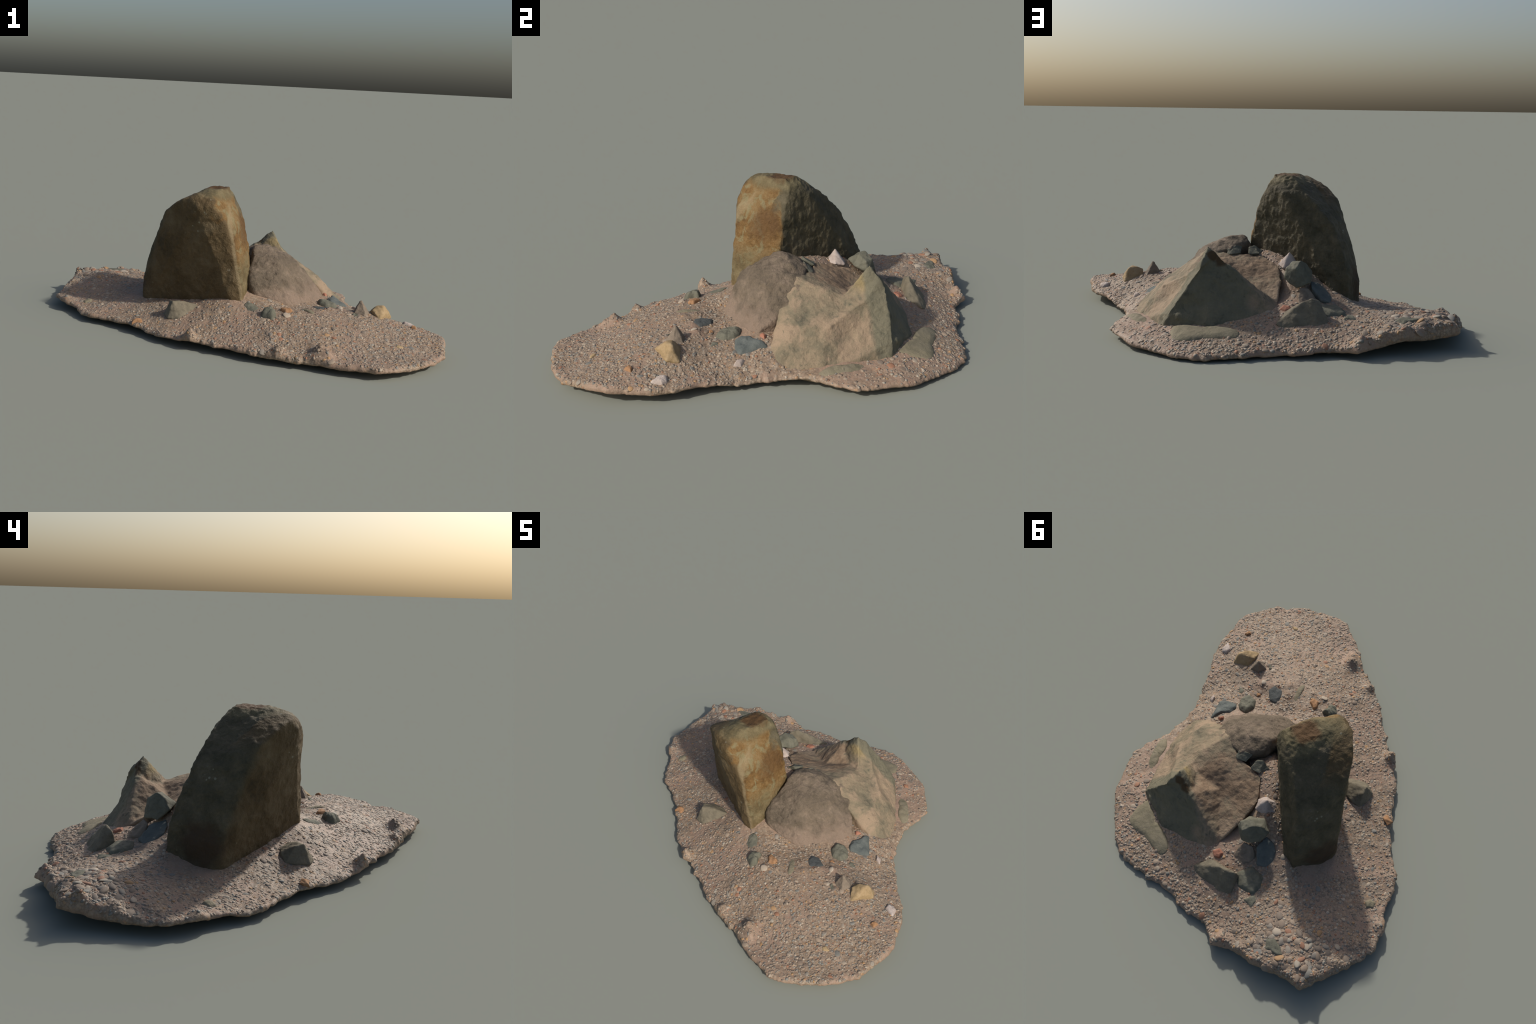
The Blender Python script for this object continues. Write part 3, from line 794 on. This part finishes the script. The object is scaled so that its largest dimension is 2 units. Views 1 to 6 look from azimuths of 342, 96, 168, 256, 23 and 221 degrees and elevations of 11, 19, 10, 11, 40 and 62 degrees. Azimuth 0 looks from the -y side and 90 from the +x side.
SHAPES = [pebble_shape(300 + i, 2) for i in range(8)]
SMALL = [pebble_shape(400 + i, 1) for i in range(8)]


def scatter(n):
    out = []
    while sum(map(len, out)) < n:
        q = RNG.uniform((-0.9, -1.0), (0.92, 1.0), (n, 2))
        keep = rim_distance(q) > 0.006
        q = q[keep]
        c = rock_clearance(q)
        p = np.c_[q, 0 * q[:, 0]]
        dens = np.clip(0.35 + 1.6 * np.clip(c, 0, 0.35) + 0.35 * vnoise(p, 5, 77), 0.05, 1)
        dens[c < -0.02] = 0
        out.append(q[RNG.random(len(q)) < dens])
    return np.vstack(out)[:n]


def place(q, size, flat):
    z = ground(q)
    e = 0.004
    gx = (ground(q + [e, 0]) - ground(q - [e, 0])) / (2 * e)
    gy = (ground(q + [0, e]) - ground(q - [0, e])) / (2 * e)
    n = np.c_[-gx, -gy, np.ones(len(q))]
    n[:, :2] = np.clip(n[:, :2], -0.8, 0.8)
    n /= np.linalg.norm(n, axis=1)[:, None]
    a = RNG.uniform(0, 2 * np.pi, len(q))
    t = np.c_[np.cos(a), np.sin(a), 0 * a]
    n = n + RNG.normal(0, 0.10, n.shape)
    n /= np.linalg.norm(n, axis=1)[:, None]
    t = t - n * (t * n).sum(1)[:, None]
    t /= np.linalg.norm(t, axis=1)[:, None]
    b = np.cross(n, t)
    M = np.stack([t * size[:, None], b * (size * RNG.uniform(0.6, 0.95, len(q)))[:, None], n * (size * flat)[:, None]], 2)
    return M, np.c_[q, z]


# big single pebbles
q = scatter(300)
CHIPS = 60                                  # coarse chips collect behind the stone
q[:CHIPS] = np.c_[RNG.uniform(-0.80, -0.38, CHIPS), RNG.uniform(0.62, 0.90, CHIPS)]
q[:CHIPS] = np.where(rim_distance(q[:CHIPS])[:, None] > 0.03, q[:CHIPS], [-0.60, 0.74] + RNG.normal(0, 0.06, (CHIPS, 2)))
back = np.clip((q[:, 1] - 0.45) * 2, 0, 1) * np.clip(0.2 - q[:, 0], 0, 1)
size = 0.011 + 0.008 * RNG.random(300) ** 2 + 0.006 * back
size[:CHIPS] += 0.004
M, c = place(q, size, RNG.uniform(0.24, 0.42, 300))
c[:, 2] -= size * 0.09
PEB = pebble_material("single_pebble", "object")
meshes = []
for i, (v, f) in enumerate(SHAPES):
    me = bpy.data.meshes.new("pebble")
    me.from_pydata(v.tolist(), [], f.tolist())
    me.shade_smooth()
    me.materials.append(PEB)
    meshes.append(me)
from mathutils import Matrix
for i in range(300):
    o = bpy.data.objects.new("pebble", meshes[i % 8])
    o.matrix_world = Matrix([[*M[i, r], c[i, r]] for r in range(3)] + [[0, 0, 0, 1]])
    COL.objects.link(o)
    o.parent = thing

# the mass of gravel
NP = 12500
q = scatter(NP)
back = np.clip((q[:, 1] - 0.45) * 2, 0, 1)
size = 0.0038 + 0.0080 * RNG.random(NP) ** 1.6 + 0.0035 * back * RNG.random(NP)
M, c = place(q, size, RNG.uniform(0.20, 0.40, NP))
c[:, 2] -= size * 0.12
vs, fs, off = [], [], 0
for i in range(NP):
    v, f = SMALL[i % 8]
    vs.append(v @ M[i].T + c[i])
    fs.append(f + off)
    off += len(v)
gravel = mesh_object("gravel", np.vstack(vs), np.vstack(fs).tolist(), pebble_material("gravel_pebble", "island"), thing)
gravel["kind"] = "stuff"
